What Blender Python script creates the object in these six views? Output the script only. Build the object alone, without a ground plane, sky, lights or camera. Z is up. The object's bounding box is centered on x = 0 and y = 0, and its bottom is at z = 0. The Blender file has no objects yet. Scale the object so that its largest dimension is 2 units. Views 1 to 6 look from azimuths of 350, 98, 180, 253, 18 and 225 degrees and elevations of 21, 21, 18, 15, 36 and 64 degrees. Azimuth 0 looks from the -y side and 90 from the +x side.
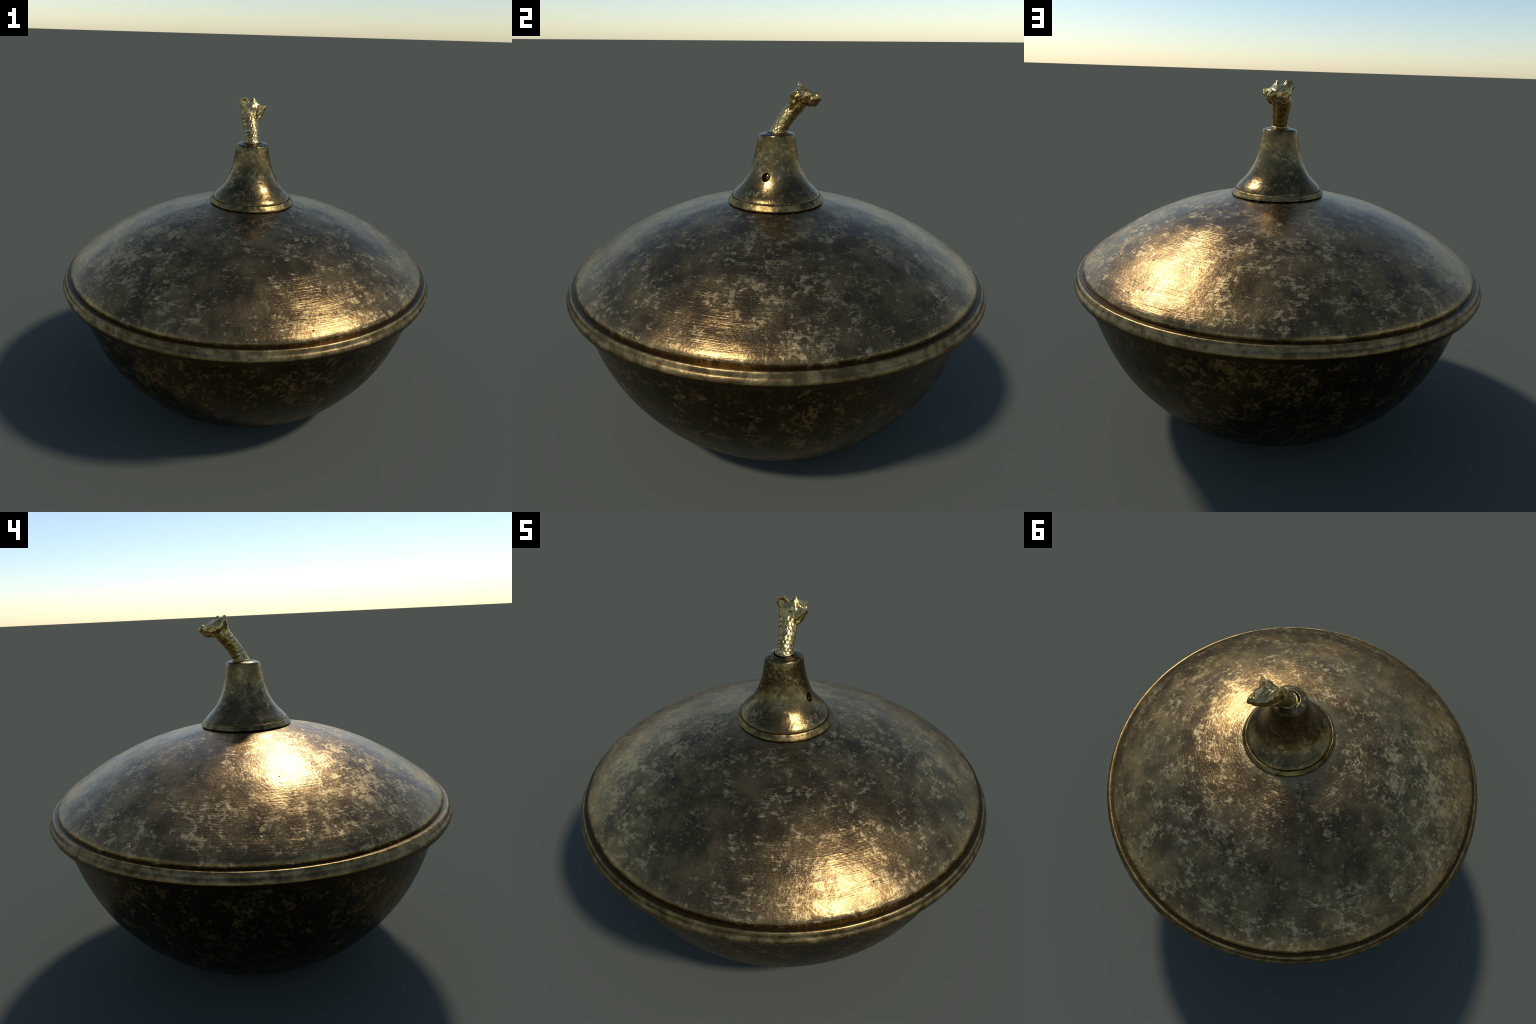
import bpy, bmesh, math, random
from mathutils import Matrix, Vector, noise as mn

random.seed(7)
TAU = 2 * math.pi

# ------------------------------------------------------------------ helpers
def spline(knots, n):
    """Resample a list of (r, z) knots with a centripetal-like Catmull-Rom curve, n points per span."""
    out = []
    k = [Vector((a, b)) for a, b in knots]
    for i in range(len(k) - 1):
        p1, p2 = k[i], k[i + 1]
        p0 = k[i - 1] if i else p1 * 2 - p2
        p3 = k[i + 2] if i + 2 < len(k) else p2 * 2 - p1
        t0 = 0.0
        t1 = t0 + max(1e-6, (p1 - p0).length ** 0.5)
        t2 = t1 + max(1e-6, (p2 - p1).length ** 0.5)
        t3 = t2 + max(1e-6, (p3 - p2).length ** 0.5)
        for j in range(n):
            t = t1 + (t2 - t1) * j / n
            a1 = p0 * ((t1 - t) / (t1 - t0)) + p1 * ((t - t0) / (t1 - t0))
            a2 = p1 * ((t2 - t) / (t2 - t1)) + p2 * ((t - t1) / (t2 - t1))
            a3 = p2 * ((t3 - t) / (t3 - t2)) + p3 * ((t - t2) / (t3 - t2))
            b1 = a1 * ((t2 - t) / (t2 - t0)) + a2 * ((t - t0) / (t2 - t0))
            b2 = a2 * ((t3 - t) / (t3 - t1)) + a3 * ((t - t1) / (t3 - t1))
            c = b1 * ((t2 - t) / (t2 - t1)) + b2 * ((t - t1) / (t2 - t1))
            out.append((max(c.x, 0.0), c.y))
    out.append(tuple(k[-1]))
    return out

def sm(a, b, x):
    t = min(1.0, max(0.0, (x - a) / (b - a)))
    return t * t * (3 - 2 * t)

def new_object(name, me, mat, smooth=True, angle=None):
    ob = bpy.data.objects.new(name, me)
    bpy.context.collection.objects.link(ob)
    me.materials.append(mat)
    me.polygons.foreach_set("use_smooth", [smooth] * len(me.polygons))
    if angle is not None:
        me.set_sharp_from_angle(angle=math.radians(angle))
    me.update()
    return ob

def lathe(name, prof, segs, mat, warp=None, angle=40, closed=False):
    """Turn a profile about the z axis; `warp` moves each finished vertex."""
    bm = bmesh.new()
    rings = []
    for r, z in prof:
        if r < 1e-5:
            rings.append([bm.verts.new((0, 0, z))])
        else:
            rings.append([bm.verts.new((r * math.cos(TAU * i / segs), r * math.sin(TAU * i / segs), z)) for i in range(segs)])
    pairs = list(zip(rings, rings[1:]))
    if closed:
        pairs.append((rings[-1], rings[0]))
    for a, b in pairs:
        for i in range(segs):
            j = (i + 1) % segs
            q = [a[i % len(a)], a[j % len(a)], b[j % len(b)], b[i % len(b)]]
            q = list(dict.fromkeys(q))
            if len(q) > 2:
                bm.faces.new(q)
    bmesh.ops.recalc_face_normals(bm, faces=bm.faces)
    if warp:
        for v in bm.verts:
            v.co = warp(v.co)
    me = bpy.data.meshes.new(name)
    bm.to_mesh(me)
    bm.free()
    return new_object(name, me, mat, angle=angle)

def evaluated(ob):
    """Bake the modifiers of ob into its mesh."""
    dg = bpy.context.evaluated_depsgraph_get()
    me = bpy.data.meshes.new_from_object(ob.evaluated_get(dg))
    old = ob.data
    ob.modifiers.clear()
    ob.data = me
    bpy.data.meshes.remove(old)
    return ob

# ---------------------------------------------------------------- materials
class Nodes:
    def __init__(self, name):
        self.mat = bpy.data.materials.new(name)
        self.mat.use_nodes = True
        self.t = self.mat.node_tree
        self.bsdf = self.t.nodes["Principled BSDF"]
        self.bsdf.inputs["Metallic"].default_value = 1.0
        tc = self.t.nodes.new("ShaderNodeTexCoord")
        self.P = tc.outputs["Object"]

    def put(self, sock, val):
        if isinstance(val, bpy.types.NodeSocket):
            self.t.links.new(val, sock)
        else:
            sock.default_value = val

    def math(self, op, a, b=0.0, c=0.0, clamp=False):
        n = self.t.nodes.new("ShaderNodeMath")
        n.operation = op
        n.use_clamp = clamp
        for s, v in zip(n.inputs, (a, b, c)):
            self.put(s, v)
        return n.outputs[0]

    def vmath(self, op, a, b=(0, 0, 0)):
        n = self.t.nodes.new("ShaderNodeVectorMath")
        n.operation = op
        self.put(n.inputs[0], a)
        self.put(n.inputs[1], b)
        return n.outputs["Value"] if op in ("LENGTH", "DISTANCE", "DOT_PRODUCT") else n.outputs["Vector"]

    def sep(self, v):
        n = self.t.nodes.new("ShaderNodeSeparateXYZ")
        self.put(n.inputs[0], v)
        return n.outputs

    def comb(self, x, y, z):
        n = self.t.nodes.new("ShaderNodeCombineXYZ")
        for s, v in zip(n.inputs, (x, y, z)):
            self.put(s, v)
        return n.outputs[0]

    def noise(self, vec, scale, detail=4.0, rough=0.55, dist=0.0):
        n = self.t.nodes.new("ShaderNodeTexNoise")
        self.put(n.inputs["Vector"], vec)
        n.inputs["Scale"].default_value = scale
        n.inputs["Detail"].default_value = detail
        n.inputs["Roughness"].default_value = rough
        n.inputs["Distortion"].default_value = dist
        return n.outputs["Fac"]

    def voronoi(self, vec, scale, feature="F1", rand=1.0):
        n = self.t.nodes.new("ShaderNodeTexVoronoi")
        n.feature = feature
        self.put(n.inputs["Vector"], vec)
        n.inputs["Scale"].default_value = scale
        n.inputs["Randomness"].default_value = rand
        return n

    def step(self, x, a, b):
        n = self.t.nodes.new("ShaderNodeMapRange")
        n.interpolation_type = "SMOOTHSTEP"
        self.put(n.inputs[0], x)
        n.inputs[1].default_value = a
        n.inputs[2].default_value = b
        return n.outputs[0]

    def mix(self, f, a, b):
        n = self.t.nodes.new("ShaderNodeMix")
        n.data_type = "RGBA"
        self.put(n.inputs[0], f)
        self.put(n.inputs[6], a if isinstance(a, bpy.types.NodeSocket) else (*a, 1))
        self.put(n.inputs[7], b if isinstance(b, bpy.types.NodeSocket) else (*b, 1))
        return n.outputs[2]

    def bump(self, h, strength, dist, normal=None):
        n = self.t.nodes.new("ShaderNodeBump")
        self.put(n.inputs["Height"], h)
        n.inputs["Strength"].default_value = strength
        n.inputs["Distance"].default_value = dist
        if normal is not None:
            self.t.links.new(normal, n.inputs["Normal"])
        return n.outputs[0]

    def ring_coords(self):
        """(around, radius, z) coordinates so that grain runs round the turned form."""
        x, y, z = self.sep(self.P)
        rho = self.vmath("LENGTH", self.comb(x, y, 0.0))
        ang = self.math("ARCTAN2", y, x)
        return rho, ang, z

DARK = (0.114, 0.072, 0.032)
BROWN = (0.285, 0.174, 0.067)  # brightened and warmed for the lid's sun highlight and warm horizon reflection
PALE = (0.520, 0.366, 0.165)
GOLD = (0.460, 0.300, 0.085)
SOOT = (0.060, 0.036, 0.010)

def bronze(name, dark, mid, pale, cover, spot_scale, rough, turned=True, halo=False, soften=1.0, pale_max=0.9):
    """Dark bronze with a patchy pale tarnish, small round blooms and turning marks."""
    m = Nodes(name)
    rho, ang, z = m.ring_coords()
    # around-the-axis streak domain; built from direction so it has no seam
    x, y, _ = m.sep(m.P)
    inv = m.math("DIVIDE", 1.0, m.math("ADD", rho, 0.05))
    slope = m.math("ADD", rho, m.math("MULTIPLY", z, -1.2))
    streak_v = m.comb(m.math("MULTIPLY", m.math("MULTIPLY", x, inv), 9.0),
                      m.math("MULTIPLY", m.math("MULTIPLY", y, inv), 9.0), m.math("MULTIPLY", slope, 110.0))
    streak = m.noise(streak_v, 1.0, 4.0, 0.6)
    big = m.noise(m.P, 2.6, 3.0, 0.5, 0.4)
    mid_n = m.noise(m.P, spot_scale * 0.7, 4.0, 0.6, 0.3)
    med = m.noise(m.P, spot_scale * 2.4, 5.0, 0.62, 0.5)
    fine = m.noise(m.P, spot_scale * 8.0, 4.0, 0.6)
    # pale tarnish: small blots gathered into loose patches, drawn out a little along the turning marks
    f = m.math("MULTIPLY", med, 0.95)
    f = m.math("ADD", f, m.math("MULTIPLY", mid_n, 0.75))
    f = m.math("ADD", f, m.math("MULTIPLY", big, 0.30))
    f = m.math("ADD", f, m.math("MULTIPLY", m.math("SUBTRACT", fine, 0.5), 0.28))
    f = m.math("ADD", f, m.math("MULTIPLY", m.math("SUBTRACT", streak, 0.5), 0.42 if turned else 0.0))
    mask = m.step(f, 1.02 - cover, 1.02 - cover + 0.30 * soften)
    base = m.mix(m.step(m.math("ADD", m.math("MULTIPLY", m.noise(m.P, spot_scale * 0.45, 6.0, 0.62), 0.8), m.math("MULTIPLY", fine, 0.2)), 0.38, 0.66), dark, mid)
    col = m.mix(m.math("MULTIPLY", mask, pale_max), base, pale)
    if halo:
        hv = m.vmath("SUBTRACT", m.P, (0.018, 0.001, 0.0))
        hx, hy, _ = m.sep(hv)
        hr = m.vmath("LENGTH", m.comb(hx, hy, 0.0))
        hr = m.math("ADD", hr, m.math("MULTIPLY", m.math("SUBTRACT", big, 0.5), 0.06))
        hmask = m.math("MULTIPLY", m.step(hr, 0.268, 0.240), 0.6)
        col = m.mix(hmask, col, (0.235, 0.180, 0.085))
        # verdigris specks
        gr = m.math("MULTIPLY", m.step(m.voronoi(m.P, 9.0).outputs["Distance"], 0.06, 0.035), m.step(med, 0.5, 0.6))
        col = m.mix(gr, col, (0.42, 0.47, 0.24))
    m.put(m.bsdf.inputs["Base Color"], col)
    m.put(m.bsdf.inputs["Roughness"], m.math("ADD", m.math("MULTIPLY", mask, 0.12), m.math("ADD", rough, m.math("MULTIPLY", m.math("SUBTRACT", fine, 0.5), 0.15))))
    # relief: turning marks, a lumpy skin and sparse pits
    lump = m.noise(m.P, 70.0, 4.0, 0.6)
    nrm = m.bump(lump, 0.30, 0.004)
    if turned:
        nrm = m.bump(m.math("MULTIPLY", streak, m.step(m.noise(m.P, 3.5, 2.0), 0.35, 0.62)), 0.40, 0.0035, nrm)
        line_v = m.comb(m.math("MULTIPLY", m.math("MULTIPLY", x, inv), 2.2), m.math("MULTIPLY", m.math("MULTIPLY", y, inv), 2.2), m.math("MULTIPLY", slope, 190.0))
        nrm = m.bump(m.math("MULTIPLY", m.noise(line_v, 1.0, 2.0, 0.5), m.step(m.noise(m.P, 6.0, 3.0), 0.40, 0.62)), 0.22, 0.0028, nrm)
    pit = m.step(m.voronoi(m.P, 22.0).outputs["Distance"], 0.12, 0.04)
    pit = m.math("MULTIPLY", pit, m.step(m.noise(m.P, 5.0, 2.0), 0.56, 0.62))
    nrm = m.bump(m.math("MULTIPLY", pit, -1.0), 1.0, 0.006, nrm)
    m.put(m.bsdf.inputs["Normal"], nrm)
    return m.mat

def banded(name, base_a, base_b, edges):
    """Bead or band: tarnished middle, dirt in the hollows and brassy rubbed lines at given heights.
    edges: list of (height along the tilted rim, half width, colour, strength)"""
    m = Nodes(name)
    x, y, z = m.sep(m.P)
    rho = m.vmath("LENGTH", m.comb(x, y, 0.0))
    zt = m.math("SUBTRACT", z, m.math("ADD", m.math("MULTIPLY", x, 0.0032), m.math("MULTIPLY", y, 0.0079)))
    zn = m.math("ADD", zt, m.math("MULTIPLY", m.math("SUBTRACT", m.noise(m.P, 30.0, 5.0, 0.65), 0.5), 0.008))
    rn = m.math("ADD", rho, m.math("MULTIPLY", m.math("SUBTRACT", m.noise(m.P, 34.0, 5.0, 0.65), 0.5), 0.006))
    patch = m.noise(m.P, 16.0, 7.0, 0.65, 0.4)
    col = m.mix(m.step(patch, 0.38, 0.66), base_a, base_b)
    for axis, lo, hi, soft, c, s in edges:
        v = zn if axis == "z" else rn
        band = m.math("MULTIPLY", m.step(v, lo - soft, lo + soft), m.step(v, hi + soft, hi - soft))
        band = m.math("MULTIPLY", band, s)
        if c is GOLD:
            band = m.math("MULTIPLY", band, m.step(m.noise(m.P, 22.0, 4.0, 0.6), 0.30, 0.62))
        col = m.mix(band, col, c)
    m.put(m.bsdf.inputs["Base Color"], col)
    m.put(m.bsdf.inputs["Roughness"], m.math("ADD", 0.26, m.math("MULTIPLY", patch, 0.22)))
    inv = m.math("DIVIDE", 1.0, rho)
    sv = m.comb(m.math("MULTIPLY", m.math("MULTIPLY", x, inv), 26.0), m.math("MULTIPLY", m.math("MULTIPLY", y, inv), 26.0), m.math("MULTIPLY", z, 160.0))
    nrm = m.bump(m.noise(sv, 1.0, 4.0, 0.6), 0.25, 0.003)
    nrm = m.bump(m.noise(m.P, 60.0, 3.0), 0.3, 0.003, nrm)
    m.put(m.bsdf.inputs["Normal"], nrm)
    return m.mat

def brass(name):
    m = Nodes(name)
    n = m.noise(m.P, 55.0, 6.0, 0.65, 0.5)
    b = m.noise(m.P, 17.0, 3.0, 0.5)
    col = m.mix(m.step(n, 0.36, 0.62), (0.28, 0.168, 0.050), (0.58, 0.408, 0.155))
    col = m.mix(m.math("MULTIPLY", m.step(b, 0.5, 0.66), 0.5), col, (0.42, 0.34, 0.16))
    # verdigris left near the foot of the casting, on the side away from the face
    x, y, z = m.sep(m.P)
    foot = m.math("MULTIPLY", m.step(z, 1.60, 1.49), m.step(m.math("SUBTRACT", y, m.math("MULTIPLY", m.math("SUBTRACT", z, 1.478), 0.72)), 0.02, -0.012))
    col = m.mix(m.math("MULTIPLY", m.math("MULTIPLY", foot, m.step(m.noise(m.P, 70.0, 4.0), 0.46, 0.6)), 0.55), col, (0.33, 0.36, 0.19))
    m.put(m.bsdf.inputs["Base Color"], col)
    m.put(m.bsdf.inputs["Roughness"], m.math("ADD", 0.17, m.math("MULTIPLY", n, 0.22)))
    m.put(m.bsdf.inputs["Normal"], m.bump(m.noise(m.P, 130.0, 4.0, 0.6), 0.22, 0.002))
    return m.mat

M_LID = bronze("lid_bronze", DARK, BROWN, PALE, 0.025, 17.0, 0.285, halo=True, soften=0.85, pale_max=0.82)
M_BOWL = bronze("bowl_bronze", (0.046, 0.031, 0.012), (0.080, 0.054, 0.021), (0.300, 0.194, 0.074), 0.022, 19.0, 0.34, turned=False, soften=0.7)
M_KNOB = bronze("socket_bronze", (0.083, 0.055, 0.022), (0.195, 0.128, 0.050), (0.46, 0.335, 0.145), 0.03, 22.0, 0.25, turned=False, soften=1.3, pale_max=0.85)
M_RIM = banded("rim_bronze", (0.086, 0.055, 0.023), (0.245, 0.170, 0.074), [
    ("r", 0.90, 0.9745, 0.002, SOOT, 0.92), ("r", 0.9745, 0.9805, 0.003, GOLD, 0.35),
    ("z", 0.70, 0.763, 0.002, SOOT, 0.92), ("z", 0.763, 0.768, 0.003, GOLD, 0.6)])
M_BAND = banded("band_brass", (0.078, 0.050, 0.018), (0.280, 0.196, 0.074), [("z", 1.10, 1.157, 0.002, SOOT, 0.9)])
M_BRASS = brass("cast_brass")

# ------------------------------------------------------------------- vessel
TX, TY = 0.0032, 0.0079        # the seam between lid and bowl is not quite level

def rim_tilt(co, top_z=1.14):
    w = sm(0.0, 0.72, co.z) * (1 - 0.75 * sm(0.82, 1.12, co.z))
    return Vector((co.x, co.y, co.z + w * (TX * co.x + TY * co.y)))

def lumpy(amount, scale):
    def f(co):
        c = rim_tilt(co)
        d = Vector((co.x, co.y, 0))
        n = (mn.noise(co * scale) + 0.5 * mn.noise(co * scale * 2.3)) * amount
        d = Vector((co.x, co.y, (co.z - 0.5) * 1.2))
        return c + d.normalized() * n * min(1.0, d.length * 2)
    return f

def lid_warp(co):
    c = lumpy(0.0016, 7.0)(co)
    k = sm(0.85, 1.10, co.z)           # crown sits a little off the rim's centre
    return c + Vector((0.006 * k, 0.004 * k, 0))

bowl_outer = [(0.0, 0.0), (0.15, 0.0001), (0.30, 0.0003), (0.39, 0.0010), (0.425, 0.0048), (0.455, 0.0170), (0.50, 0.0470),
              (0.55, 0.0800), (0.60, 0.1160), (0.65, 0.1600), (0.70, 0.2107), (0.80, 0.3446), (0.87, 0.486), (0.92, 0.6355), (0.944, 0.715), (0.950, 0.742)]
bowl_inner = [(0.925, 0.742), (0.918, 0.715), (0.892, 0.636), (0.842, 0.495), (0.772, 0.36), (0.67, 0.232), (0.57, 0.14), (0.40, 0.052), (0.20, 0.028), (0.0, 0.026)]
def bowl_warp(co):
    c = lumpy(0.0016, 6.0)(co)
    return c + Vector((0.0065, 0.0018, 0)) * (0.75 + 0.25 * sm(0.0, 0.6, co.z))

bowl = lathe("bowl", spline(bowl_outer, 8) + spline(bowl_inner, 3), 512, M_BOWL, bowl_warp)

lid_outer = [(0.165, 1.162), (0.20, 1.1575), (0.23, 1.1515), (0.30, 1.1345), (0.40, 1.1115), (0.50, 1.0842), (0.60, 1.046), (0.70, 0.9991), (0.80, 0.9428),
             (0.87, 0.8960), (0.905, 0.8730), (0.930, 0.8535), (0.9425, 0.8430), (0.9520, 0.8325), (0.9565, 0.8235), (0.9578, 0.8160), (0.9572, 0.808), (0.952, 0.790)]
lid_inner = [(0.925, 0.790), (0.920, 0.815), (0.85, 0.878), (0.78, 0.927), (0.60, 1.020), (0.40, 1.085), (0.165, 1.125)]
lid = lathe("lid", spline(lid_outer, 14) + spline(lid_inner, 3), 768, M_LID, lid_warp, closed=True)

rim_prof = [(0.930, 0.804), (0.950, 0.8070), (0.960, 0.8075), (0.967, 0.8065), (0.9725, 0.8060), (0.9770, 0.8058), (0.9808, 0.8035), (0.9842, 0.7982), (0.9868, 0.7920),
            (0.9890, 0.7868), (0.9908, 0.7840), (0.9935, 0.7808), (0.9967, 0.7755), (0.9990, 0.7695), (0.9998, 0.7640), (0.9985, 0.7595), (0.9955, 0.7535), (0.9925, 0.7450),
            (0.9890, 0.7385), (0.9780, 0.7340), (0.9600, 0.7290), (0.9300, 0.7290)]
rim = lathe("rim", spline(rim_prof, 5) , 768, M_RIM, lumpy(0.0009, 14.0), angle=60, closed=True)

# ------------------------------------------------------ bell-shaped socket
SX, SY = 0.0148, 0.0004
def socket_warp(co):
    k = sm(1.40, 1.47, co.z)
    n = mn.noise(co * 16.0) * 0.0012 + mn.noise(co * 40.0) * 0.0004
    d = Vector((co.x, co.y, 0))
    d = d.normalized() * n if d.length > 1e-4 else d
    low = sm(1.2, 1.15, co.z)
    return Vector((co.x + SX + 0.004 * low, co.y + SY, co.z + k * (0.016 * co.x + 0.032 * co.y) + low * (-0.0144 * co.x + 0.0083 * co.y))) + d

socket_prof = [(0.2075, 1.1815), (0.2078, 1.1850), (0.2070, 1.1885), (0.1990, 1.2000), (0.1750, 1.2240), (0.1520, 1.2500), (0.1368, 1.2740), (0.1233, 1.3000), (0.1118, 1.3300),
               (0.1027, 1.3600), (0.0964, 1.3900), (0.0908, 1.4200), (0.0856, 1.4500), (0.0834, 1.4590), (0.0815, 1.4640), (0.0770, 1.4672), (0.0650, 1.4705), (0.0520, 1.4735),
               (0.0475, 1.4738), (0.0455, 1.4715), (0.0450, 1.4650), (0.0450, 1.4400)]
sp = [(0.0, 1.160), (0.20, 1.160)] + spline(socket_prof, 7) + [(0.02, 1.44), (0.0, 1.44)]
socket = lathe("bell_socket", sp, 256, M_KNOB, socket_warp, angle=50)

band_prof = [(0.150, 1.142), (0.2060, 1.1425), (0.2130, 1.1470), (0.2160, 1.1525), (0.2235, 1.1560), (0.2262, 1.1590), (0.2255, 1.1628), (0.2190, 1.1735), (0.2140, 1.1810), (0.2110, 1.1833),
             (0.2060, 1.1815), (0.150, 1.178)]
def band_warp(co):
    c = socket_warp(co)
    n = mn.noise(co * 26.0) * 0.0018 + mn.noise(co * 60.0) * 0.0010
    return c + Vector((co.x, co.y, 0)).normalized() * n + Vector((0, 0, mn.noise(co * 20.0 + Vector((5, 1, 2))) * 0.0014))
band = lathe("base_band", spline(band_prof, 5), 384, M_BAND, band_warp, angle=70, closed=True)

# round hole bored into the side of the socket, with a pin end inside it
hole_at = Vector((0.1374, -0.0290, 1.2881))
hole_dir = Vector((0.97, -0.235, 0.10)).normalized()
bm = bmesh.new()
bmesh.ops.create_cone(bm, cap_ends=True, segments=48, radius1=0.0195, radius2=0.0205, depth=0.07)
rot = hole_dir.to_track_quat("Z", "Y").to_matrix().to_4x4()
for v in bm.verts:
    v.co = rot @ v.co + hole_at + hole_dir * 0.005
me = bpy.data.meshes.new("hole_cutter")
bm.to_mesh(me)
bm.free()
cutter = bpy.data.objects.new("hole_cutter", me)
bpy.context.collection.objects.link(cutter)
mod = socket.modifiers.new("bore", "BOOLEAN")
mod.object = cutter
mod.operation = "DIFFERENCE"
mod.solver = "EXACT"
evaluated(socket)
socket.data.set_sharp_from_angle(angle=math.radians(45))
bpy.data.objects.remove(cutter)

bm = bmesh.new()
bmesh.ops.create_uvsphere(bm, u_segments=32, v_segments=20, radius=0.0160)
for v in bm.verts:
    v.co = rot @ Vector((v.co.x, v.co.y, v.co.z * 0.8)) + hole_at - hole_dir * 0.024
me = bpy.data.meshes.new("pin")
bm.to_mesh(me)
bm.free()
pin = new_object("pin", me, M_KNOB)

# ------------------------------------------------ cast animal-head finial
def add_hull(bm, balls):
    """Convex hull over a set of small spheres ((x, y, z), radius)."""
    tmp = bmesh.new()
    for c, r in balls:
        bmesh.ops.create_icosphere(tmp, subdivisions=2, radius=r, matrix=Matrix.Translation(c))
    res = bmesh.ops.convex_hull(tmp, input=tmp.verts)
    bmesh.ops.delete(tmp, geom=list({e for e in res["geom_interior"] + res["geom_unused"] if isinstance(e, bmesh.types.BMVert)}), context="VERTS")
    m2 = bpy.data.meshes.new("tmp")
    tmp.to_mesh(m2)
    tmp.free()
    bm.from_mesh(m2)
    bpy.data.meshes.remove(m2)

# neck: centre (x, y, z), half width across x, half depth in the leaning plane, tangent angle from vertical
spine = [((0.0150, 0.0030, 1.455), 0.0375, 0.0380, 22), ((0.0152, 0.0110, 1.478), 0.0370, 0.0390, 24), ((0.0155, 0.0200, 1.496), 0.0355, 0.0355, 28),
         ((0.0150, 0.0335, 1.520), 0.0360, 0.0345, 32), ((0.0135, 0.0520, 1.548), 0.0385, 0.0350, 37), ((0.0115, 0.0730, 1.575), 0.0410, 0.0360, 42),
         ((0.0110, 0.0950, 1.600), 0.0430, 0.0370, 50), ((0.0130, 0.1150, 1.620), 0.0400, 0.0330, 58)]
bm = bmesh.new()
rings = []
NS = 48
for (c, a, b, tilt) in spine:
    t = math.radians(tilt)
    fwd = Vector((0, math.cos(t), -math.sin(t)))
    rings.append([bm.verts.new(Vector(c) + Vector((1, 0, 0)) * a * math.cos(TAU * i / NS) + fwd * b * math.sin(TAU * i / NS)) for i in range(NS)])
for r0, r1 in zip(rings, rings[1:]):
    for i in range(NS):
        bm.faces.new((r0[i], r0[(i + 1) % NS], r1[(i + 1) % NS], r1[i]))
bm.faces.new(list(reversed(rings[0])))
bm.faces.new(rings[-1])

V = Vector
# skull wedge, from the nape to the bridge of the muzzle
add_hull(bm, [((0.030, 0.108, 1.670), 0.014), ((0.002, 0.100, 1.660), 0.010), ((0.058, 0.098, 1.652), 0.012), ((0.020, 0.082, 1.640), 0.014),
              ((-0.020, 0.104, 1.640), 0.011), ((0.066, 0.104, 1.630), 0.012), ((0.055, 0.128, 1.612), 0.010), ((0.000, 0.130, 1.615), 0.010),
              ((0.030, 0.150, 1.657), 0.010), ((0.050, 0.150, 1.652), 0.009), ((0.040, 0.176, 1.640), 0.010)])
# flat cheek on the far side, running from the ear to the lip
add_hull(bm, [((-0.026, 0.096, 1.655), 0.008), ((-0.022, 0.115, 1.632), 0.008), ((-0.002, 0.150, 1.618), 0.008), ((0.000, 0.155, 1.648), 0.008),
              ((0.030, 0.180, 1.622), 0.008), ((0.030, 0.180, 1.642), 0.007), ((0.010, 0.120, 1.668), 0.008)])
# nape: carries the neck smoothly up into the skull
add_hull(bm, [((-0.008, 0.082, 1.600), 0.022), ((0.030, 0.082, 1.600), 0.022), ((-0.020, 0.090, 1.640), 0.013), ((0.040, 0.086, 1.640), 0.014), ((0.030, 0.104, 1.672), 0.012)])
# muzzle and chin
add_hull(bm, [((0.055, 0.1865, 1.6355), 0.0135), ((0.060, 0.1970, 1.6250), 0.0060), ((0.042, 0.1735, 1.5975), 0.0060), ((0.034, 0.165, 1.625), 0.012)])
add_hull(bm, [((0.055, 0.1850, 1.6370), 0.0150), ((0.060, 0.1960, 1.6275), 0.0070), ((0.034, 0.172, 1.630), 0.013), ((0.066, 0.160, 1.626), 0.012)])
add_hull(bm, [((0.042, 0.1735, 1.5975), 0.0060), ((0.030, 0.160, 1.610), 0.010), ((0.058, 0.158, 1.610), 0.010), ((0.052, 0.180, 1.616), 0.009), ((0.020, 0.130, 1.602), 0.012)])
# pointed crown, brow and nose ridges, cheek bulge, lip swelling
add_hull(bm, [((0.0326, 0.1117, 1.6895), 0.0040), ((0.018, 0.104, 1.664), 0.0110), ((0.050, 0.104, 1.660), 0.0110), ((0.036, 0.132, 1.662), 0.0100)])
add_hull(bm, [((0.044, 0.132, 1.6635), 0.0075), ((0.062, 0.156, 1.6460), 0.0075), ((0.066, 0.140, 1.6400), 0.0080)])
add_hull(bm, [((0.020, 0.146, 1.6600), 0.0070), ((0.036, 0.176, 1.6470), 0.0075), ((0.006, 0.140, 1.6480), 0.0080)])
add_hull(bm, [((0.066, 0.103, 1.640), 0.0165), ((0.060, 0.118, 1.628), 0.0130)])
add_hull(bm, [((0.069, 0.160, 1.622), 0.0090), ((0.058, 0.178, 1.628), 0.0100)])
# broad cheek below the upright ear
add_hull(bm, [((-0.028, 0.098, 1.660), 0.0085), ((-0.023, 0.110, 1.634), 0.0090), ((-0.008, 0.140, 1.624), 0.0100), ((0.000, 0.134, 1.658), 0.0100), ((-0.014, 0.098, 1.680), 0.0065)])
# upright ear with a point at its outer side
add_hull(bm, [((-0.0470, 0.0930, 1.6675), 0.0022), ((-0.0325, 0.0915, 1.6905), 0.0032), ((-0.0110, 0.0920, 1.6905), 0.0045), ((0.000, 0.098, 1.674), 0.0070),
              ((-0.0260, 0.0890, 1.6450), 0.0080), ((-0.015, 0.112, 1.655), 0.0070)])
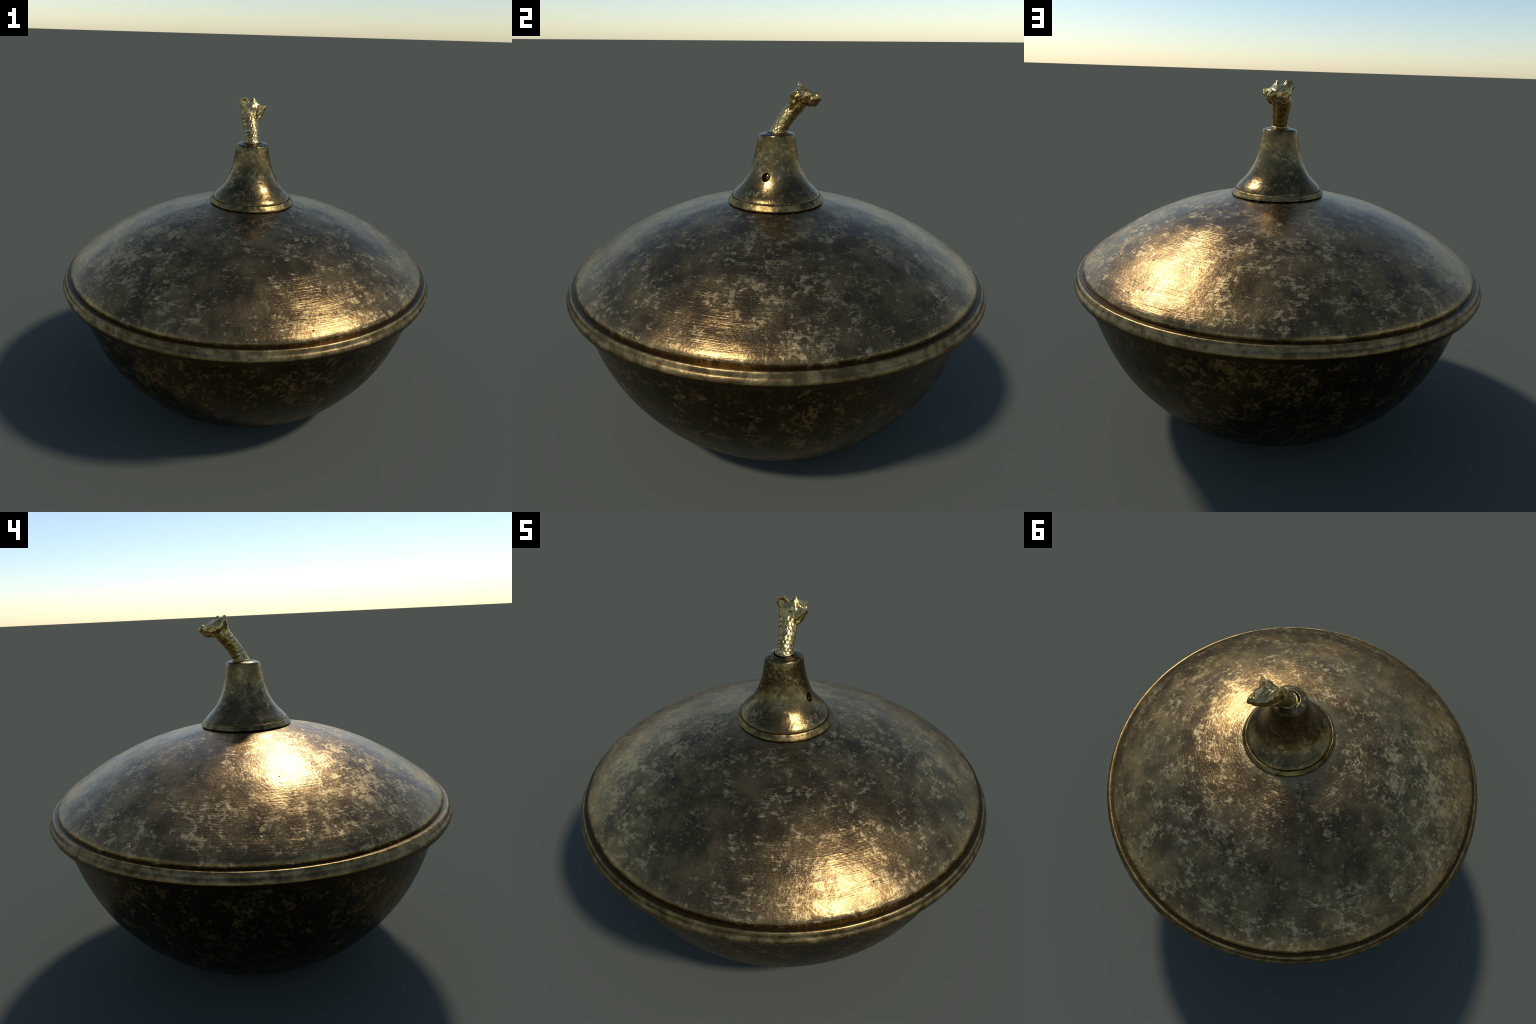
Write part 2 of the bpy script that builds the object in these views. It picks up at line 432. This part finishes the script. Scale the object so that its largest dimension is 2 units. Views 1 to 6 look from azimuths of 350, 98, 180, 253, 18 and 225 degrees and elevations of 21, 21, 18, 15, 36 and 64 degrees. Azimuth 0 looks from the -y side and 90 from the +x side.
# drooping ear: a flap from its tip down to the side of the neck
add_hull(bm, [((0.0950, 0.0750, 1.6500), 0.0022), ((0.0925, 0.0920, 1.6310), 0.0035), ((0.0740, 0.0840, 1.6000), 0.0045), ((0.0525, 0.0640, 1.5820), 0.0045),
              ((0.0480, 0.0620, 1.6150), 0.0060), ((0.0600, 0.0800, 1.6520), 0.0060), ((0.062, 0.092, 1.610), 0.0060)])
me = bpy.data.meshes.new("finial")
bm.to_mesh(me)
bm.free()
finial = bpy.data.objects.new("finial", me)
bpy.context.collection.objects.link(finial)
rm = finial.modifiers.new("fuse", "REMESH")
rm.mode = "VOXEL"
rm.voxel_size = 0.0013
sm_mod = finial.modifiers.new("relax", "SMOOTH")
sm_mod.factor = 0.5
sm_mod.iterations = 12
evaluated(finial)

# sculpt: scale rows on the neck, hollows in the face and a rough cast skin
bm = bmesh.new()
bm.from_mesh(finial.data)
bm.normal_update()
SP = [Vector(c) for c, *_ in spine]
def along(co):
    best = None
    for i in range(len(SP) - 1):
        d = SP[i + 1] - SP[i]
        t = max(0.0, min(1.0, (co - SP[i]).dot(d) / d.length_squared))
        p = SP[i] + d * t
        e = (co - p).length
        if best is None or e < best[0]:
            best = (e, i + t, p)
    return best
moves = []
dents = [((0.080, 0.120, 1.636), 0.010, 0.0075), ((0.090, 0.080, 1.622), 0.014, 0.0060), ((-0.020, 0.080, 1.676), 0.015, 0.0055), ((0.010, 0.094, 1.686), 0.008, 0.0040),
         ((0.066, 0.178, 1.640), 0.006, 0.0030), ((0.072, 0.152, 1.636), 0.006, 0.0035), ((0.014, 0.166, 1.636), 0.007, 0.0020), ((0.050, 0.192, 1.612), 0.008, 0.0030),
         ((0.038, 0.150, 1.672), 0.007, 0.0030), ((0.046, 0.122, 1.678), 0.006, 0.0025)]
for v in bm.verts:
    co = v.co
    e, s, p = along(co)
    neckness = sm(1.645, 1.600, co.z - 0.25 * (co.y - 0.07)) * sm(0.105, 0.085, co.x + max(0, co.y - 0.1))
    q = co - p
    ang = math.atan2(q.y, q.x)
    length = s * 0.9
    row = length * 1.9
    shift = 0.5 * (math.floor(row) % 2)
    cellu = (ang / TAU * 8 + shift + 0.25 * mn.noise(co * 38))
    fu = abs(cellu - math.floor(cellu) - 0.5) * 2
    fv = row + 0.35 * fu * fu + 0.24 * mn.noise(co * 34) - math.floor(row + 0.35 * fu * fu + 0.24 * mn.noise(co * 34))
    scale = (1 - fv) ** 0.7 * (1 - 0.5 * fu ** 3)
    front = sm(-0.2, 0.55, math.sin(ang))          # throat stays smoother
    rough = mn.fractal(co * 60, 0.8, 2.0, 3) * 0.0006
    d = neckness * ((scale - 0.5) * 0.0048 * (0.55 + 0.9 * max(0.0, mn.noise(co * 22) + 0.4)) * (1 - 0.55 * front) + rough * 1.4) + (1 - neckness) * rough * 0.75
    for c, r, a in dents:
        k = (co - V(c)).length / r
        if k < 1.6:
            d -= a * math.exp(-2.2 * k * k)
    moves.append(v.normal * d)
for v, mv in zip(bm.verts, moves):
    v.co += mv
bm.normal_update()

# part borders
def region(c):
    if c.x < -0.004 and c.y < 0.104 and c.z > 1.662 - 0.4 * (c.x + 0.03):
        return "upright_ear"
    if c.x > 0.062 and c.y < 0.098 and c.z < 1.658 and (c - V((0.085, 0.080, 1.62))).length < 0.055:
        return "drooping_ear"
    return "head" if c.z - 1.600 > -1.1 * (c.y - 0.110) and c.z + 0.2 * c.y > 1.60 else "neck"
norms = {v.index: v.normal.copy() for v in bm.verts}
groups = {}
for f in bm.faces:
    groups.setdefault(region(f.calc_center_median()), []).append(f)
finial_parts = {}
for key, faces in groups.items():
    idx, verts, polys, vn = {}, [], [], []
    for f in faces:
        poly = []
        for v in f.verts:
            if v.index not in idx:
                idx[v.index] = len(verts)
                verts.append(v.co.copy())
                vn.append(norms[v.index])
            poly.append(idx[v.index])
        polys.append(poly)
    pm = bpy.data.meshes.new(key)
    pm.from_pydata(verts, [], polys)
    ob = new_object("ear" if "ear" in key else key, pm, M_BRASS)
    pm.normals_split_custom_set_from_vertices(vn)
    finial_parts[key] = ob
bm.free()
bpy.data.objects.remove(finial)

# rough collar of cast metal where the neck enters the socket
bm = bmesh.new()
NC, NT = 96, 12
rings = []
for i in range(NC):
    a = TAU * i / NC
    n = mn.noise(Vector((math.cos(a) * 3, math.sin(a) * 3, 1.7)))
    R = 0.0385 + 0.0012 * n
    tr = 0.0048 + 0.0014 * mn.noise(Vector((math.cos(a) * 6, math.sin(a) * 6, 4.2)))
    cx, cy = 0.0152 + R * math.cos(a), 0.0090 + R * 1.06 * math.sin(a)
    cz = 1.4755 + 0.032 * (cy - SY) + 0.016 * (cx - SX)
    rings.append([bm.verts.new((cx + tr * math.cos(TAU * j / NT) * math.cos(a), cy + tr * math.cos(TAU * j / NT) * math.sin(a), cz + tr * math.sin(TAU * j / NT))) for j in range(NT)])
for i in range(NC):
    r0, r1 = rings[i], rings[(i + 1) % NC]
    for j in range(NT):
        bm.faces.new((r0[j], r1[j], r1[(j + 1) % NT], r0[(j + 1) % NT]))
me = bpy.data.meshes.new("collar")
bm.to_mesh(me)
bm.free()
collar = new_object("collar", me, M_BRASS)

# --------------------------------------------------------------- hierarchy
root = bpy.data.objects.new("lidded_vessel", None)
bpy.context.collection.objects.link(root)
root["label"] = "round dark bronze lidded vessel with a brass animal head finial"
root["category"] = "metal vessel"
for ob in (bowl, lid, rim, socket, finial_parts["neck"], finial_parts["head"]):
    ob.parent = root
for child, owner in ((band, socket), (pin, socket), (collar, finial_parts["neck"]), (finial_parts["upright_ear"], finial_parts["head"]), (finial_parts["drooping_ear"], finial_parts["head"])):
    child.parent = owner
